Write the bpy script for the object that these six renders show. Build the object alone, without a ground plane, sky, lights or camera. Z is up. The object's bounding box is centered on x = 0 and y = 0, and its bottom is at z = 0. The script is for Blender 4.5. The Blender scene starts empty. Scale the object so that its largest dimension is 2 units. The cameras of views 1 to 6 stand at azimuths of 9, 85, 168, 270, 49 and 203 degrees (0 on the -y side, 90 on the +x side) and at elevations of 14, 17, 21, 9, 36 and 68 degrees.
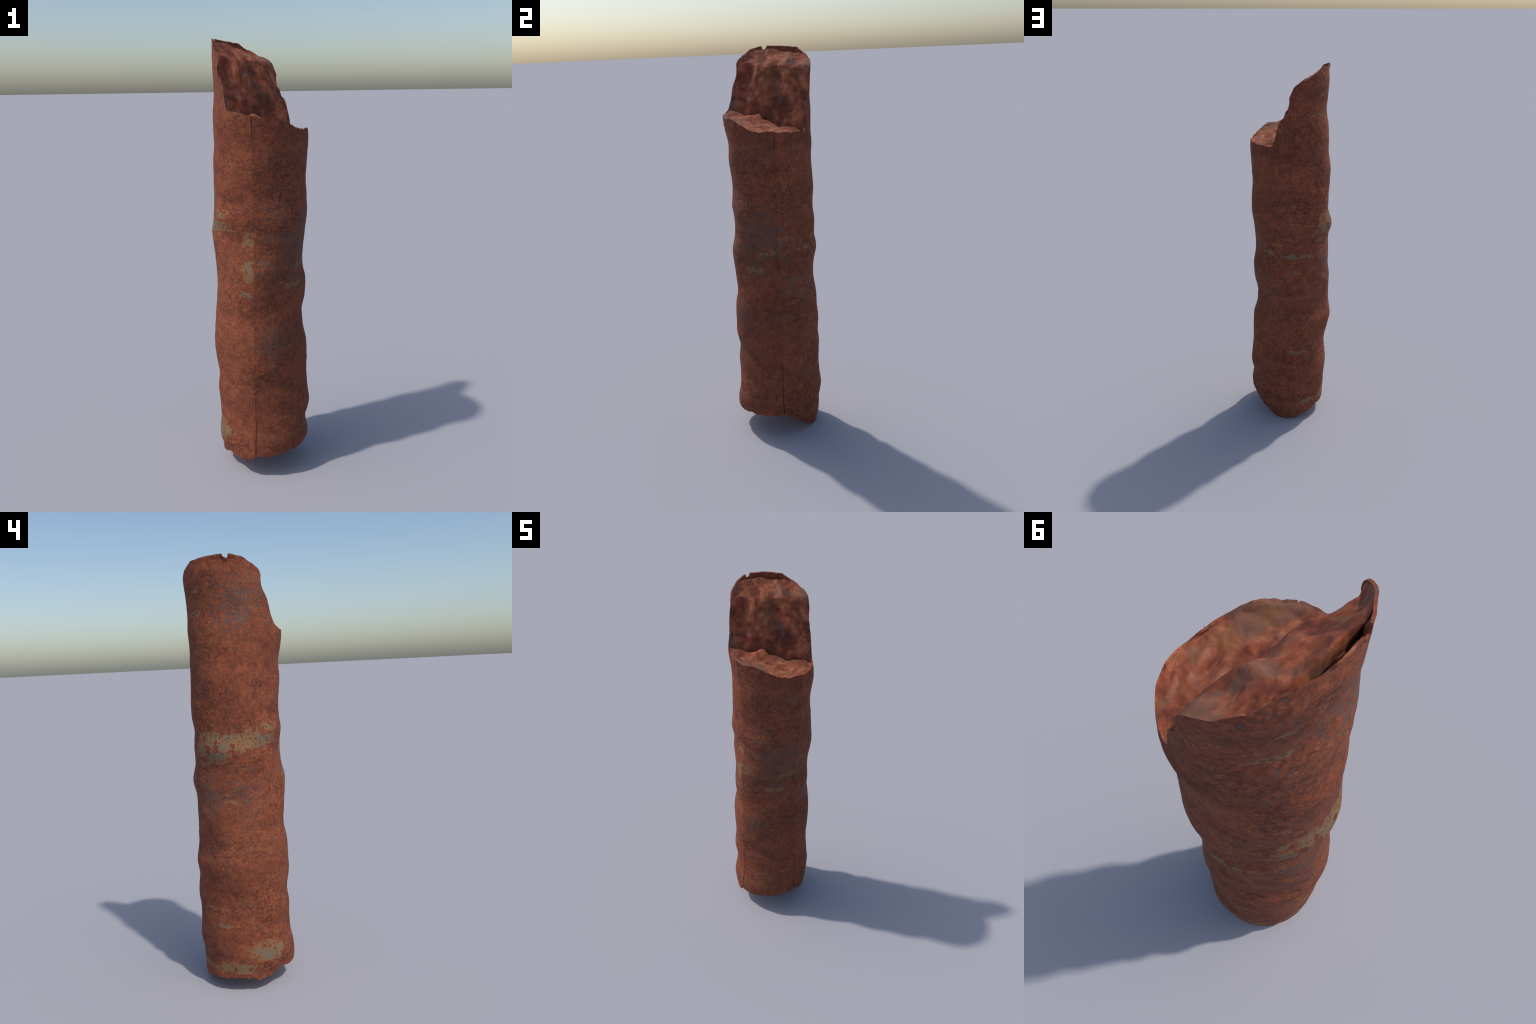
"""A broken stub of a rusty, lumpy iron post standing upright.
An outer rust skin (two plates that meet in two thin upright seams) wraps a
brittle core.  The top end snapped off: a low ledge on one side, a narrow
crevice, then a steep broken face that rises to a crest and a tilted shelf
with a thin splintered lip."""
import bpy, math, random
import numpy as np
from mathutils import noise, Vector

random.seed(7)
rng = np.random.default_rng(7)

# --------------------------------------------------------------------------
# 1. overall form: lumpy cross-sections (radius at 8 compass bearings, 0 = +x)
# --------------------------------------------------------------------------
STATIONS = [  # height,  0      45     90     135    180    225    270    315
    (0.000, 0.170, 0.192, 0.206, 0.202, 0.202, 0.205, 0.200, 0.195),
    (0.077, 0.206, 0.214, 0.218, 0.204, 0.195, 0.198, 0.220, 0.212),
    (0.154, 0.223, 0.224, 0.218, 0.204, 0.203, 0.216, 0.224, 0.240),
    (0.231, 0.213, 0.230, 0.230, 0.215, 0.200, 0.206, 0.210, 0.234),
    (0.308, 0.230, 0.225, 0.224, 0.218, 0.207, 0.200, 0.207, 0.221),
    (0.385, 0.223, 0.219, 0.223, 0.210, 0.206, 0.214, 0.207, 0.217),
    (0.462, 0.217, 0.214, 0.228, 0.209, 0.202, 0.206, 0.200, 0.209),
    (0.538, 0.216, 0.219, 0.221, 0.217, 0.219, 0.207, 0.213, 0.212),
    (0.615, 0.213, 0.221, 0.226, 0.231, 0.226, 0.211, 0.213, 0.210),
    (0.692, 0.193, 0.220, 0.215, 0.213, 0.220, 0.211, 0.211, 0.199),
    (0.769, 0.189, 0.212, 0.213, 0.214, 0.216, 0.196, 0.199, 0.192),
    (0.846, 0.205, 0.206, 0.205, 0.226, 0.210, 0.201, 0.201, 0.202),
    (0.923, 0.209, 0.207, 0.209, 0.217, 0.206, 0.198, 0.208, 0.209),
    (1.000, 0.196, 0.202, 0.223, 0.214, 0.209, 0.194, 0.213, 0.212),
    (1.077, 0.197, 0.212, 0.209, 0.206, 0.212, 0.205, 0.197, 0.210),
    (1.154, 0.205, 0.221, 0.210, 0.222, 0.223, 0.202, 0.194, 0.216),
    (1.231, 0.215, 0.215, 0.204, 0.209, 0.208, 0.214, 0.202, 0.222),
    (1.308, 0.214, 0.210, 0.212, 0.213, 0.206, 0.204, 0.196, 0.212),
    (1.385, 0.209, 0.203, 0.210, 0.216, 0.208, 0.204, 0.199, 0.206),
    (1.462, 0.213, 0.206, 0.205, 0.216, 0.210, 0.202, 0.207, 0.209),
    (1.538, 0.218, 0.215, 0.206, 0.205, 0.201, 0.202, 0.204, 0.216),
    (1.615, 0.218, 0.207, 0.204, 0.201, 0.202, 0.207, 0.218, 0.219),
    (1.692, 0.205, 0.197, 0.207, 0.199, 0.199, 0.212, 0.224, 0.210),
    (1.769, 0.195, 0.194, 0.203, 0.191, 0.188, 0.208, 0.205, 0.200),
    (1.846, 0.190, 0.195, 0.208, 0.199, 0.194, 0.208, 0.205, 0.195),
    (1.923, 0.190, 0.196, 0.213, 0.204, 0.196, 0.211, 0.207, 0.195),
    (2.000, 0.190, 0.194, 0.206, 0.199, 0.194, 0.208, 0.205, 0.195),
]
SEAMS = (0.0, 270.0)        # bearings of the two upright seams
PLATE_FLAT = 0.010          # how far the plate between 270 and 360 is flattened

ST = np.array(STATIONS)
COEF = np.fft.rfft(ST[:, 1:], axis=1) / 8.0


def catmull(tab, x):
    """Catmull-Rom through equally spaced rows of tab (x in row units)."""
    n = len(tab)
    x = np.clip(x, 0, n - 1)
    i = np.clip(x.astype(int), 0, n - 2)
    t = (x - i)[..., None]
    g = lambda k: tab[np.clip(i + k, 0, n - 1)]
    return (g(-1) * (-.5 * t + t ** 2 - .5 * t ** 3) + g(0) * (1 - 2.5 * t ** 2 + 1.5 * t ** 3)
            + g(1) * (.5 * t + 2 * t ** 2 - 1.5 * t ** 3) + g(2) * (-.5 * t ** 2 + .5 * t ** 3))


def post_radius(theta, z):
    """Radius of the post at bearing theta (rad) and height z (arrays)."""
    theta, z = np.broadcast_arrays(np.asarray(theta, float), np.asarray(z, float))
    c = catmull(COEF, z / 2.0 * (len(ST) - 1))
    r = c[..., 0].real.copy()
    for m in range(1, 4):
        r += 2 * (c[..., m] * np.exp(1j * m * theta)).real
    r += (c[..., 4] * np.exp(4j * theta)).real
    p = (np.degrees(theta) - 270) % 360
    r -= np.where(p < 90, PLATE_FLAT * np.sin(np.pi * np.clip(p, 0, 90) / 90), 0)
    # dent under the hooked corner of the broken rim
    d = np.degrees(theta) % 360
    r -= .007 * np.exp(-((d - 221) / 5) ** 2) * np.clip((z - 1.86) / .04, 0, 1)
    return r


def curve360(keys):
    """Closed piecewise-smooth curve bearing -> value(s) through key points."""
    k = np.array(keys, float)
    a, v = k[:, 0], k[:, 1:]
    a = np.concatenate([a - 360, a, a + 360])
    v = np.concatenate([v] * 3)

    def f(deg):
        deg = np.asarray(deg, float) % 360
        return np.stack([np.interp(deg, a, v[:, j]) for j in range(v.shape[1])], -1)
    return f


def fbm(x, y, z, octaves=3):
    return noise.fractal(Vector((x, y, z)), 1.0, 2.0, octaves)


# broken upper rim of the skin: bearing at mid height, shift of the bearing at
# the rim itself (undercut hooks), rim height
RIM = curve360([
    (0, 0, 1.615), (6, 0, 1.609), (12, 0, 1.612), (22, 0, 1.607), (30, 0, 1.609),
    (40, 0, 1.603), (47, 0, 1.602), (51, 1.5, 1.618), (53, 0, 1.648), (56, 0, 1.690),
    (58, 0, 1.716), (61, 0, 1.738), (66, 0, 1.752), (69, 0, 1.781), (72, .5, 1.795),
    (74, .3, 1.822), (75, -1, 1.850), (80, 0, 1.900), (85, 0, 1.913), (91, 0, 1.926), (98, 0, 1.934),
    (105, 0, 1.951), (112, 0, 1.958), (116, 0, 1.966), (120, 0, 1.978), (124, 0, 1.988), (133, 0, 1.990),
    (140, 0, 1.993), (150, 0, 1.996), (165, 0, 1.999), (172.5, 0, 2.000), (174, 0, 1.988), (177, 0, 1.982), (179, 0, 1.981),
    (180.5, 0, 1.999), (184, 0, 1.997), (190, 0, 1.991), (196, 0, 1.987),
    (200, 0, 1.980), (204, 0, 1.968), (210, 0, 1.957), (214, 0, 1.946), (218, .8, 1.934), (220, 1.2, 1.924),
    (221.6, 1.0, 1.911), (222.3, -1.0, 1.894), (223, -1.2, 1.866), (225, -.8, 1.846), (227.5, 0, 1.830), (230, 0, 1.813), (233, 0, 1.787),
    (236, 0, 1.742), (239, 0, 1.712), (242, 0, 1.697), (247, 0, 1.688), (253, 0, 1.683), (262, 0, 1.680),
    (270, 0, 1.677), (276, 0, 1.671), (279, 0, 1.667), (283, 0, 1.672), (296, 0, 1.671),
    (303, 0, 1.660), (311, 0, 1.646), (319, 0, 1.636), (328, 0, 1.623), (336, 0, 1.612),
    (344, 0, 1.613), (351, 0, 1.617)])

# broken foot of the skin: bearing, height
FOOT = curve360([
    (0, .133), (8, .124), (13, .110), (18, .100), (27, .072), (35, .047), (45, .024), (55, .005), (58, .007), (62, .000), (66, .004), (70, .002),
    (85, .008), (91, .022), (95, .026), (103, .029), (112, .050), (124, .066), (137, .064), (147, .069), (165, .075),
    (184, .073), (190, .062), (195, .059), (205, .068), (216, .076), (224, .090), (231, .101), (238, .091), (248, .088),
    (260, .091), (266, .099), (270, .119), (283, .116), (296, .118), (305, .124), (314, .131), (322, .127),
    (334, .128), (346, .133)])


def rim_point(deg):
    v = RIM(deg)
    return deg + v[..., 0], v[..., 1]


# --------------------------------------------------------------------------
# 2. materials
# --------------------------------------------------------------------------
class Nodes:
    """Tiny helper to write node graphs as expressions."""

    def __init__(self, name):
        self.mat = bpy.data.materials.new(name)
        self.mat.use_nodes = True
        self.nt = self.mat.node_tree
        self.nt.nodes.clear()
        self.out = self.nt.nodes.new('ShaderNodeOutputMaterial')
        self.bsdf = self.nt.nodes.new('ShaderNodeBsdfPrincipled')
        self.nt.links.new(self.bsdf.outputs[0], self.out.inputs[0])
        tc = self.nt.nodes.new('ShaderNodeTexCoord')
        self.obj = tc.outputs['Object']
        sep = self.nt.nodes.new('ShaderNodeSeparateXYZ')
        self.nt.links.new(self.obj, sep.inputs[0])
        self.x, self.y, self.z = sep.outputs

    def put(self, sock, v):
        if isinstance(v, bpy.types.NodeSocket):
            self.nt.links.new(v, sock)
        elif isinstance(v, (tuple, list)) and len(v) == 3 and sock.type == 'RGBA':
            sock.default_value = (*v, 1)
        else:
            sock.default_value = v

    def math(self, op, a, b=0.0, c=0.0, clamp=False):
        n = self.nt.nodes.new('ShaderNodeMath')
        n.operation = op
        n.use_clamp = clamp
        for s, v in zip(n.inputs, (a, b, c)):
            self.put(s, v)
        return n.outputs[0]

    def mapped(self, scale, loc=(0, 0, 0), vec=None):
        n = self.nt.nodes.new('ShaderNodeMapping')
        n.inputs['Scale'].default_value = scale
        n.inputs['Location'].default_value = loc
        self.nt.links.new(vec or self.obj, n.inputs[0])
        return n.outputs[0]

    def noise(self, scale, detail=3, rough=.55, dist=0.0, stretch=(1, 1, 1), loc=(0, 0, 0), vec=None):
        n = self.nt.nodes.new('ShaderNodeTexNoise')
        self.nt.links.new(self.mapped(stretch, loc, vec), n.inputs['Vector'])
        n.inputs['Scale'].default_value = scale
        n.inputs['Detail'].default_value = detail
        n.inputs['Roughness'].default_value = rough
        n.inputs['Distortion'].default_value = dist
        return n.outputs[0]

    def noise_col(self, scale, stretch=(1, 1, 1), detail=2):
        n = self.nt.nodes.new('ShaderNodeTexNoise')
        self.nt.links.new(self.mapped(stretch), n.inputs['Vector'])
        n.inputs['Scale'].default_value = scale
        n.inputs['Detail'].default_value = detail
        return n.outputs[1]

    def voronoi(self, scale, vec=None, stretch=(1, 1, 1), out='Distance', rnd=1.0, feature='F1'):
        n = self.nt.nodes.new('ShaderNodeTexVoronoi')
        n.feature = feature
        self.nt.links.new(self.mapped(stretch, vec=vec), n.inputs['Vector'])
        n.inputs['Scale'].default_value = scale
        n.inputs['Randomness'].default_value = rnd
        return n.outputs[out]

    def ramp(self, fac, stops, interp='LINEAR'):
        n = self.nt.nodes.new('ShaderNodeValToRGB')
        n.color_ramp.interpolation = interp
        el = n.color_ramp.elements
        while len(el) < len(stops):
            el.new(0.5)
        for e, (p, c) in zip(el, stops):
            e.position = p
            e.color = (*c, 1) if isinstance(c, (tuple, list)) else (c, c, c, 1)
        self.nt.links.new(fac, n.inputs[0])
        return n.outputs[0]

    def step(self, v, lo, hi):
        n = self.nt.nodes.new('ShaderNodeMapRange')
        n.interpolation_type = 'SMOOTHSTEP'
        self.put(n.inputs['Value'], v)
        n.inputs['From Min'].default_value = lo
        n.inputs['From Max'].default_value = hi
        return n.outputs[0]

    def mix(self, fac, a, b, blend='MIX'):
        n = self.nt.nodes.new('ShaderNodeMix')
        n.data_type = 'RGBA'
        n.blend_type = blend
        self.put(n.inputs['Factor'], fac)
        self.put(n.inputs[6], a)
        self.put(n.inputs[7], b)
        return n.outputs[2]

    def warp(self, amount, scale):
        """object coordinates pushed about by noise"""
        c = self.noise_col(scale)
        s = self.nt.nodes.new('ShaderNodeVectorMath')
        s.operation = 'MULTIPLY_ADD'
        self.nt.links.new(c, s.inputs[0])
        s.inputs[1].default_value = (amount,) * 3
        self.nt.links.new(self.obj, s.inputs[2])
        return s.outputs[0]

    def bump(self, height, strength, dist):
        n = self.nt.nodes.new('ShaderNodeBump')
        n.inputs['Strength'].default_value = strength
        n.inputs['Distance'].default_value = dist
        self.nt.links.new(height, n.inputs['Height'])
        self.nt.links.new(n.outputs[0], self.bsdf.inputs['Normal'])

    def finish(self, col, rough):
        self.put(self.bsdf.inputs['Base Color'], col)
        self.put(self.bsdf.inputs['Roughness'], rough)
        self.bsdf.inputs['Specular IOR Level'].default_value = 0.25
        return self.mat


def srgb(r, g, b):
    f = lambda c: c / 12.92 if c <= .04045 else ((c + .055) / 1.055) ** 2.4
    return tuple(f(v / 255) for v in (r, g, b))


# patches where the rust has flaked off to bare grey-green metal:
# bearing, height, half width (deg), half height, strength
BARE = [
    (185, 1.195, 70, .060, 1.0), (145, 1.135, 34, .055, .9), (215, 1.25, 30, .040, .65),
    (210, .200, 36, .060, 1.05), (165, .120, 40, .038, .95), (138, .41, 20, .014, .75), (150, .335, 26, .012, .7),
    (262, 1.15, 13, .035, 1.0), (263, 1.01, 10, .07, 1.0), (258, .90, 14, .02, .7), (248, .43, 22, .014, .6), (230, .20, 12, .05, .6),
    (81, 1.025, 17, .02, .95), (42, 1.03, 20, .025, .85), (125, 1.11, 20, .05, .7), (131, 1.22, 10, .025, .8),
    (60, 1.09, 24, .02, .6), (89, .45, 16, .016, .95), (118, .46, 14, .012, .7), (104, .115, 22, .018, .75),
    (80, .36, 22, .014, .5), (126, 1.76, 14, .014, .9), (108, 1.80, 14, .012, .6), (130, 1.86, 6, .014, .6),
    (320, .94, 12, .035, .75), (339, 1.13, 16, .03, .6), (350, 1.03, 20, .045, .55), (334, .93, 14, .03, .7), (255, 1.66, 8, .02, .5),
    (20, 1.08, 16, .05, .6), (95, 1.0, 55, .9, .37), (100, 1.33, 18, .03, .4), (60, .62, 16, .03, .4), (170, .92, 28, .02, .5),
]
# zones where grey shows in the gaps between crusty rust granules
GRAINY = [(188, 1.80, 48, .15, .85), (165, .97, 52, .13, .7), (335, 1.08, 60, .20, .85), (300, .66, 34, .08, .8),
          (30, .80, 40, .18, .6), (262, .66, 14, .08, .6), (160, .70, 36, .12, .45), (330, 1.50, 40, .06, .5)]


def angle_masks(N, spots):
    """Sum of soft elliptical patches placed on the cylinder (bearing, height)."""
    total = None
    for deg, h, w, hh, s in spots:
        a = math.radians(deg)
        # signed angle from the patch centre, via rotated coordinates
        cx = N.math('ADD', N.math('MULTIPLY', N.x, math.cos(a)), N.math('MULTIPLY', N.y, math.sin(a)))
        cy = N.math('SUBTRACT', N.math('MULTIPLY', N.y, math.cos(a)), N.math('MULTIPLY', N.x, math.sin(a)))
        ang = N.math('DIVIDE', N.math('ARCTAN2', cy, cx), math.radians(w))
        dz = N.math('DIVIDE', N.math('SUBTRACT', N.z, h), hh)
        d2 = N.math('ADD', N.math('MULTIPLY', ang, ang), N.math('MULTIPLY', dz, dz))
        g = N.math('MULTIPLY', N.math('EXPONENT', N.math('MULTIPLY', d2, -0.9)), s)
        total = g if total is None else N.math('MAXIMUM', total, g)
    return total


def make_rust(name, shade):
    N = Nodes(name)
    w = N.warp(.02, 22)
    broad = N.noise(5, 4, .6, .5, stretch=(.8, .8, 1.3))
    mid = N.noise(26, 4, .62, .4)
    grain = N.noise(125, 3, .62)
    cells = N.voronoi(78, vec=w)
    # rust tones: dark maroon pits, red brown, orange brown crumbs, pale specks
    tone = N.math('ADD', N.math('MULTIPLY', mid, .36), N.math('MULTIPLY', grain, .34))
    tone = N.math('ADD', tone, N.math('MULTIPLY', broad, .30))
    tone = N.math('ADD', tone, N.math('MULTIPLY', N.math('SUBTRACT', .42, cells), .16))
    rust = N.ramp(tone, [(.27, RUST[0]), (.40, RUST[1]), (.515, RUST[2]), (.63, RUST[3]), (.78, RUST[4])])
    # crumbs: every small cell has its own shade, darker in the cracks between
    crumb = N.voronoi(105, vec=w, out='Color')
    sepc = N.nt.nodes.new('ShaderNodeSeparateColor')
    N.nt.links.new(crumb, sepc.inputs[0])
    crumb_on = N.step(N.noise(8, 3, .6, loc=(6, 1, 2)), .40, .58)
    lum = N.math('MULTIPLY_ADD', sepc.outputs[0], .55, .76)
    lum = N.math('MULTIPLY', lum, N.math('SUBTRACT', 1.06, N.math('MULTIPLY', N.voronoi(105, vec=w), .35)))
    lum = N.math('ADD', N.math('MULTIPLY', lum, crumb_on), N.math('SUBTRACT', 1.0, crumb_on))
    cl = N.nt.nodes.new('ShaderNodeCombineColor')
    for k in range(3):
        N.nt.links.new(lum, cl.inputs[k])
    rust = N.mix(1.0, rust, cl.outputs[0], 'MULTIPLY')
    # ochre dusting in level bands
    band = N.noise(5, 3, .6, stretch=(.7, .7, 4), loc=(3, 1, 7))
    rust = N.mix(N.math('MULTIPLY', N.step(band, .55, .72), .35), rust, OCHRE)
    # dark pits
    pit = N.step(N.voronoi(58, vec=w, stretch=(1, 1, 1.3)), .26, .10)
    rust = N.mix(N.math('MULTIPLY', N.math('MULTIPLY', pit, N.step(N.noise(12, 2, .5, loc=(2, 9, 9)), .5, .62)), .7), rust, PIT)
    # grey between granules
    gr_zone = angle_masks(N, GRAINY)
    gap = N.math('ADD', N.math('MULTIPLY', N.noise(82, 3, .5, .3, loc=(9, 2, 4)), 1.0), N.math('MULTIPLY', cells, .35))
    gz = N.math('ADD', gap, N.math('MULTIPLY', N.math('SUBTRACT', gr_zone, 1), .24))
    gz = N.math('ADD', gz, N.math('MULTIPLY', N.math('SUBTRACT', N.noise(9, 2, .5, loc=(1, 8, 3)), .5), .3))
    grey1 = N.step(gz, .63, .69)
    col = N.mix(N.math('MULTIPLY', grey1, .8), rust, BLUEGREY)
    # bare patches with level wisps, ochre fringe and round rust spots
    zone = angle_masks(N, BARE)
    wisp = N.noise(11, 4, .6, .5, stretch=(.75, .75, 3.2), loc=(2, 5, 1))
    patch = N.math('ADD', N.math('MULTIPLY', zone, .55), N.math('MULTIPLY', wisp, .95))
    spots = N.math('MAXIMUM', N.step(N.voronoi(62, vec=N.warp(.014, 45)), .36, .24), N.step(N.voronoi(27, vec=N.warp(.03, 30)), .34, .22))
    spot_on = N.step(N.noise(16, 2, .5, loc=(4, 4, 0)), .34, .46)
    holes = N.math('MULTIPLY', spots, spot_on)
    patch = N.math('SUBTRACT', patch, N.math('MULTIPLY', holes, .42))
    patch = N.math('ADD', patch, N.math('MULTIPLY', N.math('SUBTRACT', mid, .5), .35))
    col = N.mix(N.math('MULTIPLY', N.math('MULTIPLY', holes, N.step(zone, .3, .6)), .6), col, SPOT)
    fringe = N.step(patch, .74, .82)
    bare = N.step(patch, .81, .88)
    greyvar = N.noise(7, 3, .6, stretch=(1, 1, 3))
    grey = N.ramp(greyvar, [(.35, BARE_OCHRE), (.5, BARE_GREEN), (.65, BARE_GREY)])
    col = N.mix(N.math('MULTIPLY', fringe, .75), col, OCHRE2)
    col = N.mix(N.math('MULTIPLY', bare, .85), col, grey)
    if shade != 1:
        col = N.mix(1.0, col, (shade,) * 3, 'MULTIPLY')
    h = N.math('ADD', N.math('MULTIPLY', mid, .5), N.math('MULTIPLY', grain, .35))
    h = N.math('SUBTRACT', h, N.math('MULTIPLY', N.math('MAXIMUM', bare, grey1), .25))
    N.bump(h, .45, .006)
    return N.finish(col, N.math('SUBTRACT', .88, N.math('MULTIPLY', bare, .15)))


def make_fracture():
    N = Nodes('broken_rust_core')
    w = N.warp(.03, 9)
    a = N.noise(13, 4, .55, .8, vec=w)
    b = N.noise(9, 3, .5, 1.0, loc=(5, 3, 8), vec=w)
    c = N.noise(30, 3, .55, .6, loc=(1, 7, 2))
    tone = N.math('ADD', N.math('MULTIPLY', a, .7), N.math('MULTIPLY', c, .3))
    col = N.ramp(tone, [(.32, CORE[0]), (.45, CORE[1]), (.54, CORE[2]), (.65, CORE[3])])
    col = N.mix(N.math('MULTIPLY', N.step(b, .53, .66), .55), col, CORE_GREY)
    och = N.noise(15, 3, .5, .6, loc=(8, 8, 1), vec=w)
    col = N.mix(N.math('MULTIPLY', N.step(och, .56, .68), .55), col, CORE_OCHRE)
    N.bump(N.math('ADD', a, N.math('MULTIPLY', c, .4)), .35, .012)
    return N.finish(col, .85)


def make_lip():
    N = Nodes('bare_broken_edge')
    sp = N.step(N.voronoi(60, vec=N.warp(.01, 30)), .32, .2)
    f = N.math('MULTIPLY', sp, N.step(N.noise(18, 3, .5), .4, .55))
    base = N.mix(N.step(N.noise(25, 3, .6), .42, .6), BARE_GREY, BARE_OCHRE)
    return N.finish(N.mix(N.math('MULTIPLY', f, .9), base, RUST[3]), .8)


RUST = [(.075, .026, .018), (.148, .042, .023), (.230, .064, .031), (.305, .093, .042), (.41, .155, .072)]
SPOT = (.155, .045, .026)
PIT = (.05, .021, .018)
OCHRE = (.28, .105, .042)
OCHRE2 = (.27, .118, .048)
BLUEGREY = (.108, .083, .074)
BARE_OCHRE = (.23, .118, .048)
BARE_GREEN = (.175, .125, .066)
BARE_GREY = (.15, .122, .088)
CORE = [(.085, .025, .017), (.19, .049, .026), (.31, .086, .042), (.45, .165, .090)]
CORE_GREY = (.16, .105, .072)
CORE_OCHRE = (.24, .105, .038)

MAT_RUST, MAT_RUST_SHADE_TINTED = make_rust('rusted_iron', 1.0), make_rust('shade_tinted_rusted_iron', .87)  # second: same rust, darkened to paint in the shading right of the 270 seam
MAT_CORE, MAT_LIP = make_fracture(), make_lip()


# --------------------------------------------------------------------------
# 3. geometry helpers
# --------------------------------------------------------------------------
def mesh_object(name, verts, faces, mats, parent=None, face_mat=None, smooth_angle=50):
    me = bpy.data.meshes.new(name)
    me.from_pydata([tuple(map(float, v)) for v in verts], [], faces)
    for m in mats:
        me.materials.append(m)
    if face_mat is not None:
        me.polygons.foreach_set('material_index', face_mat)
    me.polygons.foreach_set('use_smooth', [True] * len(me.polygons))
    me.validate()
    me.set_sharp_from_angle(angle=math.radians(smooth_angle))
    ob = bpy.data.objects.new(name, me)
    bpy.context.scene.collection.objects.link(ob)
    if parent:
        ob.parent = parent
    return ob


def grid_faces(nu, nv, base=0, flip=False):
    fs = []
    for i in range(nu - 1):
        for j in range(nv - 1):
            q = [base + i * nv + j, base + (i + 1) * nv + j, base + (i + 1) * nv + j + 1, base + i * nv + j + 1]
            fs.append(q[::-1] if flip else q)
    return fs


post = bpy.data.objects.new('broken_rusty_post', None)
bpy.context.scene.collection.objects.link(post)
post['label'] = 'upright broken stub of a lumpy rusty iron post'
post['category'] = 'rusty post'

WALL = 0.006           # thickness of the rust skin at its broken edges


def skin_plate(deg0, deg1, ncol, mat, nrow=330):
    """One plate of the outer skin from seam deg0 to seam deg1."""
    t = np.linspace(0, 1, ncol)
    deg = deg0 + (deg1 - deg0) * t
    v = 1 - (1 - np.linspace(0, 1, nrow))       # foot -> rim
    # seam opening: wider at both ends of the post, a hair in between
    side = np.where(t < .5, 1, -1) * np.exp(-np.minimum(t, 1 - t) * (ncol - 1) / 2.5)
    foot = FOOT(deg)[:, 0]
    rim_deg, rim = rim_point(deg)
    # small crumbs along the broken edges
    foot = np.maximum(foot + np.array([.005 * fbm(d * .12, 3.1, 0) for d in deg]), .0005)
    rim = rim + np.array([.003 * fbm(d * .16, 9.7, 0) for d in deg]) * np.clip(np.abs(deg - 168) / 20 - .8, .15, 1)
    Z = foot[:, None] + (rim - foot)[:, None] * v[None]
    hook = np.clip((Z - (rim[:, None] - .10)) / .10, 0, 1) ** 2
    open_ = .00025 + .0016 * np.clip((v - .93) / .07, 0, 1) + .0018 * np.clip((.24 - v) / .24, 0, 1)
    D = deg[:, None] + (rim_deg - deg)[:, None] * hook
    TH = np.radians(D)
    R = post_radius(TH, Z)
    for i in range(ncol):
        for j in range(nrow):
            x, y, z = math.cos(TH[i, j]) * .21, math.sin(TH[i, j]) * .21, Z[i, j]
            R[i, j] += .0016 * fbm(x * 16, y * 16, z * 16, 2) + .0007 * fbm(x * 60 + 5, y * 60, z * 60, 2)
    # thin lip at the peak curls outwards
    curl = np.clip((D - 137) / 10, 0, 1) * np.clip((197 - D) / 10, 0, 1) * (.45 + .55 * np.exp(-((D - 174) / 12) ** 2))
    R += .008 * curl * np.clip((Z - (rim[:, None] - .014)) / .004, 0, 1)
    THs = TH + side[:, None] * open_[None] / .2
    V = np.stack([R * np.cos(THs), R * np.sin(THs), Z], -1)
    # inner side of the skin
    Ri = R - WALL
    Vi = np.stack([Ri * np.cos(THs), Ri * np.sin(THs), Z], -1)
    Vi[:, -1, 2] -= .002
    verts = np.concatenate([V.reshape(-1, 3), Vi.reshape(-1, 3)])
    n = ncol * nrow
    faces = grid_faces(ncol, nrow) + grid_faces(ncol, nrow, n, True)
    fm = [0] * len(faces)
    idx = lambda i, j: i * nrow + j
    for i in range(ncol - 1):
        a, b = idx(i, nrow - 1), idx(i + 1, nrow - 1)
        faces.append([a, b, b + n, a + n]); fm.append(1)
        a, b = idx(i, 0), idx(i + 1, 0)
        faces.append([b, a, a + n, b + n]); fm.append(1)
    for j in range(nrow - 1):
        a, b = idx(0, j), idx(0, j + 1)
        faces.append([a, b, b + n, a + n]); fm.append(0)
        a, b = idx(ncol - 1, j), idx(ncol - 1, j + 1)
        faces.append([b, a, a + n, b + n]); fm.append(0)
    return mesh_object('outer_skin', verts, faces, [mat, MAT_CORE], post, fm, 40)


skin_plate(0, 270, 560, MAT_RUST)
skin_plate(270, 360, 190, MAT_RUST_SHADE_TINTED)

# --------------------------------------------------------------------------
# 4. broken core.  Local plan axes: N points from the ledge to the tall back,
#    S runs along the break.
# --------------------------------------------------------------------------
NAX, SAX = np.array([-.83, .56]), np.array([.56, .83])
NAX, SAX = NAX / np.linalg.norm(NAX), SAX / np.linalg.norm(SAX)


def half_chord(nv, sign, deep=False, inset=WALL * .6):
    """How far along +-S the core reaches at plan offset nv (meets the skin)."""
    s = sign * math.sqrt(max(.2 ** 2 - nv * nv, 1e-6))
    for _ in range(14):
        p = NAX * nv + SAX * s
        th = math.atan2(p[1], p[0])
        zr = float(rim_point(np.array([math.degrees(th)]))[1][0])
        r = float(post_radius(th, zr)) - inset
        if deep:            # stay inside the skin further down as well
            r = float(post_radius(th, zr - np.linspace(0, .25, 12)).min()) - inset - .004
        s = sign * math.sqrt(max(r * r - nv * nv, 1e-8))
    p = NAX * nv + SAX * s
    return s, math.degrees(math.atan2(p[1], p[0])) % 360


def lerp_keys(keys, s):
    k = np.array(keys)
    return np.interp(s, k[:, 0], k[:, 1])


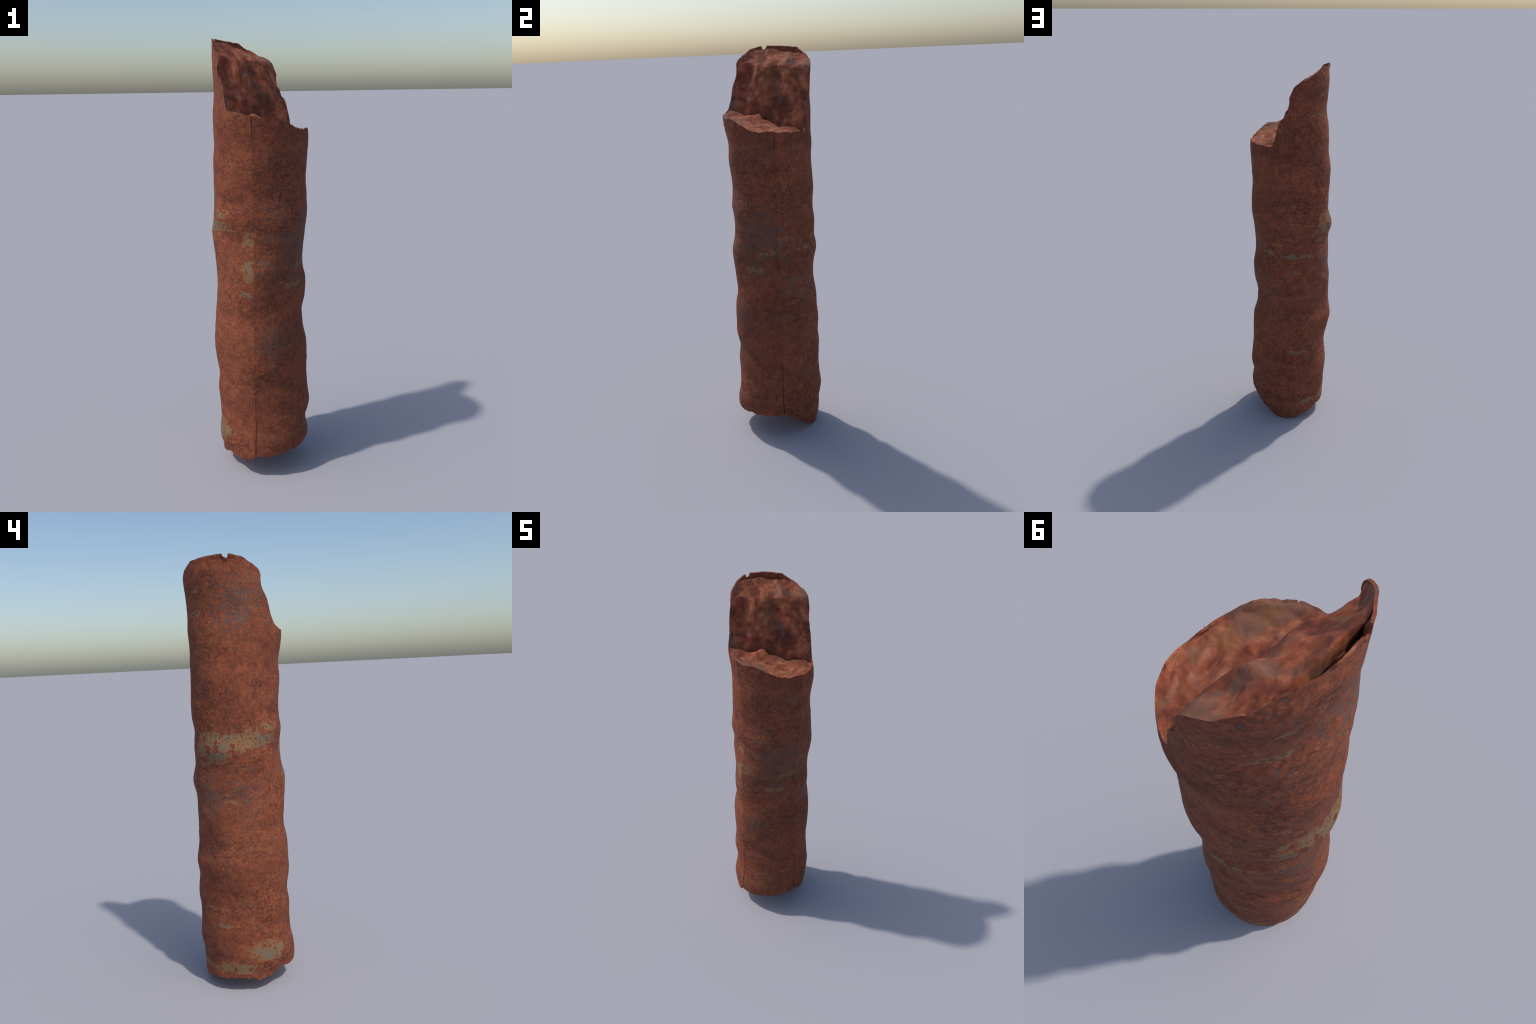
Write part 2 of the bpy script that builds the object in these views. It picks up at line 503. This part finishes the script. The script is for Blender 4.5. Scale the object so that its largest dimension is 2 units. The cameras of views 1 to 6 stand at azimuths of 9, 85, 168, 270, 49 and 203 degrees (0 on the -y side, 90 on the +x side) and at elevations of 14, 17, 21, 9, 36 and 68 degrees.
def core_surface(name, rows, ncols, relief, edge_blend, lift=-.002, rel_scale=14, seed=0.0, close_edges=True):
    """Loft rows across the break.  rows: list of (n(s), z(s), edge_follow)."""
    V = []
    sig = np.sin(np.linspace(-1, 1, ncols) * math.pi / 2 * .96) / math.sin(math.pi / 2 * .96)
    for nf, zf, follow in rows:
        n_l, n_r = nf(-1.0), nf(1.0)
        deep = follow < .4
        sl, dl = half_chord(n_l, -1, deep)
        sr, dr = half_chord(n_r, 1, deep)
        zl = float(rim_point(np.array([dl]))[1][0]) + lift
        zr = float(rim_point(np.array([dr]))[1][0]) + lift
        for g in sig:
            nn = nf(g)
            s = g * (sr if g > 0 else -sl)
            z = zf(g)
            w = max(0, (abs(g) - (1 - edge_blend)) / edge_blend)
            w = w * w * (3 - 2 * w) * follow
            z = z * (1 - w) + (zr if g > 0 else zl) * w
            p = NAX * nn + SAX * s
            damp = (1 - w) * min(1, (1 - abs(g)) * 6)
            k = rel_scale
            dz = relief * fbm(p[0] * k + seed, p[1] * k, z * k, 4) * damp
            dn = relief * .9 * fbm(p[0] * k + 31 + seed, p[1] * k, z * k, 4) * damp
            p = p + NAX * dn
            V.append((p[0], p[1], z + dz))
    return V


def row_between(r0, r1, t):
    return (lambda g: r0[0](g) * (1 - t) + r1[0](g) * t,
            lambda g: r0[1](g) * (1 - t) + r1[1](g) * t,
            r0[2] * (1 - t) + r1[2] * t)


def dense(rows, counts):
    out = []
    for a, b, c in zip(rows[:-1], rows[1:], counts):
        out += [row_between(a, b, i / c) for i in range(c)]
    return out + [rows[-1]]


key = lambda *k: (lambda g: float(lerp_keys(k, g)))
const = lambda v: (lambda g: v)

# --- ledge: from the front rim to the crevice, then down into the crevice
ledge_rows = [
    (const(-.2155), const(1.617), 1),
    (const(-.19), key((-1, 1.66), (-.4, 1.632), (0, 1.622), (1, 1.61)), 1),
    (const(-.14), key((-1, 1.676), (-.5, 1.654), (-.1, 1.634), (.3, 1.622), (1, 1.607)), 1),
    (const(-.08), key((-1, 1.683), (-.6, 1.660), (-.2, 1.648), (.2, 1.630), (.6, 1.618), (1, 1.605)), 1),
    (key((-1, -.035), (-.7, -.03), (-.5, -.033), (-.2, -.025), (.1, -.032), (.35, -.052), (.6, -.05), (.85, -.05), (1, -.045)),
     key((-1, 1.692), (-.75, 1.686), (-.5, 1.672), (-.2, 1.674), (-.1, 1.662), (.2, 1.638), (.35, 1.625), (.7, 1.626), (1, 1.605)), 1),
    (key((-1, -.024), (-.75, -.014), (-.52, -.022), (-.22, -.010), (-.1, -.018), (.2, -.021), (.35, -.040), (.6, -.036), (.85, -.036), (1, -.036)),
     key((-1, 1.698), (-.75, 1.690), (-.5, 1.664), (-.2, 1.680), (-.1, 1.656), (.2, 1.630), (.35, 1.622), (.7, 1.622), (1, 1.61)), 1),
    (key((-1, -.018), (-.75, -.006), (-.5, -.018), (-.2, -.004), (.2, -.015), (.35, -.034), (.6, -.03), (.85, -.030), (1, -.032)),
     key((-1, 1.69), (-.75, 1.665), (0, 1.635), (.8, 1.60), (1, 1.60)), 1),
    (key((-1, -.014), (-.5, -.008), (0, -.004), (.35, -.02), (.85, -.026), (1, -.030)),
     key((-1, 1.68), (-.75, 1.645), (0, 1.615), (.8, 1.585), (1, 1.60)), 1),
]
LEDGE = dense(ledge_rows, [4, 8, 10, 10, 4, 5, 6])
NC = 150
V = core_surface('broken_ledge', LEDGE, NC, .009, .22, seed=2.0)
ledge = mesh_object('broken_ledge', V, grid_faces(len(LEDGE), NC), [MAT_CORE], post, None, 60)

# --- tall broken face, crest and shelf
face_rows = [
    (key((-1, -.012), (-.5, .000), (0, .000), (.35, -.008), (.8, -.018), (1, -.026)), const(1.54), 0),
    (key((-1, -.010), (-.75, .002), (-.5, .008), (0, .004), (.35, .010), (.8, -.008), (1, -.014)),
     key((-1, 1.70), (-.75, 1.675), (-.45, 1.684), (-.2, 1.674), (0, 1.662), (.35, 1.658), (.8, 1.64), (1, 1.62)), .9),
    (key((-1, .000), (-.75, .014), (-.4, .008), (0, .012), (.35, .018), (.8, .014), (1, .018)), const(1.735), 1),
    (key((-1, .016), (-.7, .046), (-.45, .024), (-.2, .018), (.1, .036), (.5, .032), (.8, .044), (1, .057)), const(1.80), 1),
    (key((-1, .045), (-.8, .082), (-.62, .076), (-.42, .034), (-.2, .038), (.05, .070), (.3, .062), (.5, .048), (.8, .066), (1, .068)), const(1.86), 1),
    (key((-1, .053), (-.8, .076), (-.65, .074), (-.4, .054), (-.15, .060), (.1, .074), (.35, .068), (.6, .066), (1, .076)),
     key((-1, 1.91), (-.75, 1.908), (-.4, 1.902), (-.1, 1.898), (.2, 1.905), (.6, 1.896), (1, 1.88)), 1),
    (key((-1, .064), (-.7, .080), (-.4, .072), (-.15, .074), (.1, .088), (.35, .080), (.6, .078), (1, .084)),
     key((-1, 1.92), (-.75, 1.917), (-.4, 1.914), (-.1, 1.912), (.2, 1.916), (.6, 1.908), (1, 1.90)), 1),
    (key((-1, .095), (1, .115)), key((-1, 1.95), (-.8, 1.930), (-.3, 1.934), (.2, 1.932), (.6, 1.922), (1, 1.92)), 1),
    (key((-1, .117), (0, .145), (1, .150)), key((-1, 1.975), (-.8, 1.964), (-.5, 1.957), (0, 1.954), (.5, 1.945), (1, 1.94)), 1),
    (key((-1, .132), (-.8, .149), (-.5, .154), (0, .166), (.3, .174), (1, .180)), key((-1, 1.982), (-.4, 1.980), (0, 1.974), (.5, 1.962), (1, 1.955)), .7),
    (key((-1, .134), (-.8, .152), (-.5, .158), (0, .170), (.3, .178), (1, .184)), key((-1, 1.976), (-.4, 1.974), (0, 1.966), (.5, 1.955), (1, 1.95)), .5),
    (key((-1, .132), (-.8, .150), (-.5, .156), (0, .168), (.3, .176), (1, .182)), const(1.89), 0),
]
FACE = dense(face_rows, [6, 8, 10, 10, 8, 4, 10, 8, 8, 3, 3])
V = core_surface('broken_face', FACE, NC, .0105, .16, rel_scale=11, seed=5.0)
face = mesh_object('broken_face', V, grid_faces(len(FACE), NC), [MAT_CORE], post, None, 60)

# --- bare metal floor of the gap between the shelf and the skin behind it
NB, NK = 90, 8
V = []
for i in range(NB):
    d = 118 + (208 - 118) * i / (NB - 1)
    th = math.radians(d)
    rim_z = float(rim_point(np.array([d]))[1][0])
    R0 = float(post_radius(th, rim_z)) - WALL * .8
    for k in range(NK):
        f = k / (NK - 1)
        r = R0 - .030 * f
        x, y = r * math.cos(th), r * math.sin(th)
        V.append((x, y, rim_z - .050 - .020 * f + .004 * fbm(x * 40, y * 40, 1.5)))
mesh_object('bare_metal_band', V, grid_faces(NB, NK, 0, True), [MAT_LIP], post, None, 60)

# --- core showing behind the open seams
for d0 in SEAMS:
    V = []
    for i in range(120):
        lo = float(FOOT(np.array([d0]))[0, 0]) + .004
        hi = float(rim_point(np.array([d0]))[1][0]) - .012
        z = lo + (hi - lo) * i / 119
        for k in range(7):
            th = math.radians(d0 + (k - 3) * 1.1)
            r = float(post_radius(th, z)) - WALL - .003
            V.append((r * math.cos(th), r * math.sin(th), z))
    mesh_object('inner_core', V, grid_faces(120, 7, 0, True), [MAT_CORE], post, None, 60)

# --- broken underside, hidden by the skin's foot
nr, nt = 30, 180
V = [(0, 0, .13)]
for i in range(1, nr + 1):
    f = i / nr
    for j in range(nt):
        d = 360 * j / nt
        th = math.radians(d)
        zf = float(FOOT(np.array([d]))[0, 0]) + .006
        r = (float(post_radius(th, zf)) - WALL * .5) * f
        x, y = r * math.cos(th), r * math.sin(th)
        z = .13 * (1 - f * f) + zf * f * f + .012 * fbm(x * 14, y * 14, 4.2, 4) * (1 - f ** 6)
        V.append((x, y, max(z, .002)))
F = [[0, 1 + (j + 1) % nt, 1 + j] for j in range(nt)]
for i in range(nr - 1):
    for j in range(nt):
        a, b = 1 + i * nt + j, 1 + i * nt + (j + 1) % nt
        F.append([a, b, b + nt, a + nt])
mesh_object('broken_underside', V, F, [MAT_CORE], post, None, 60)
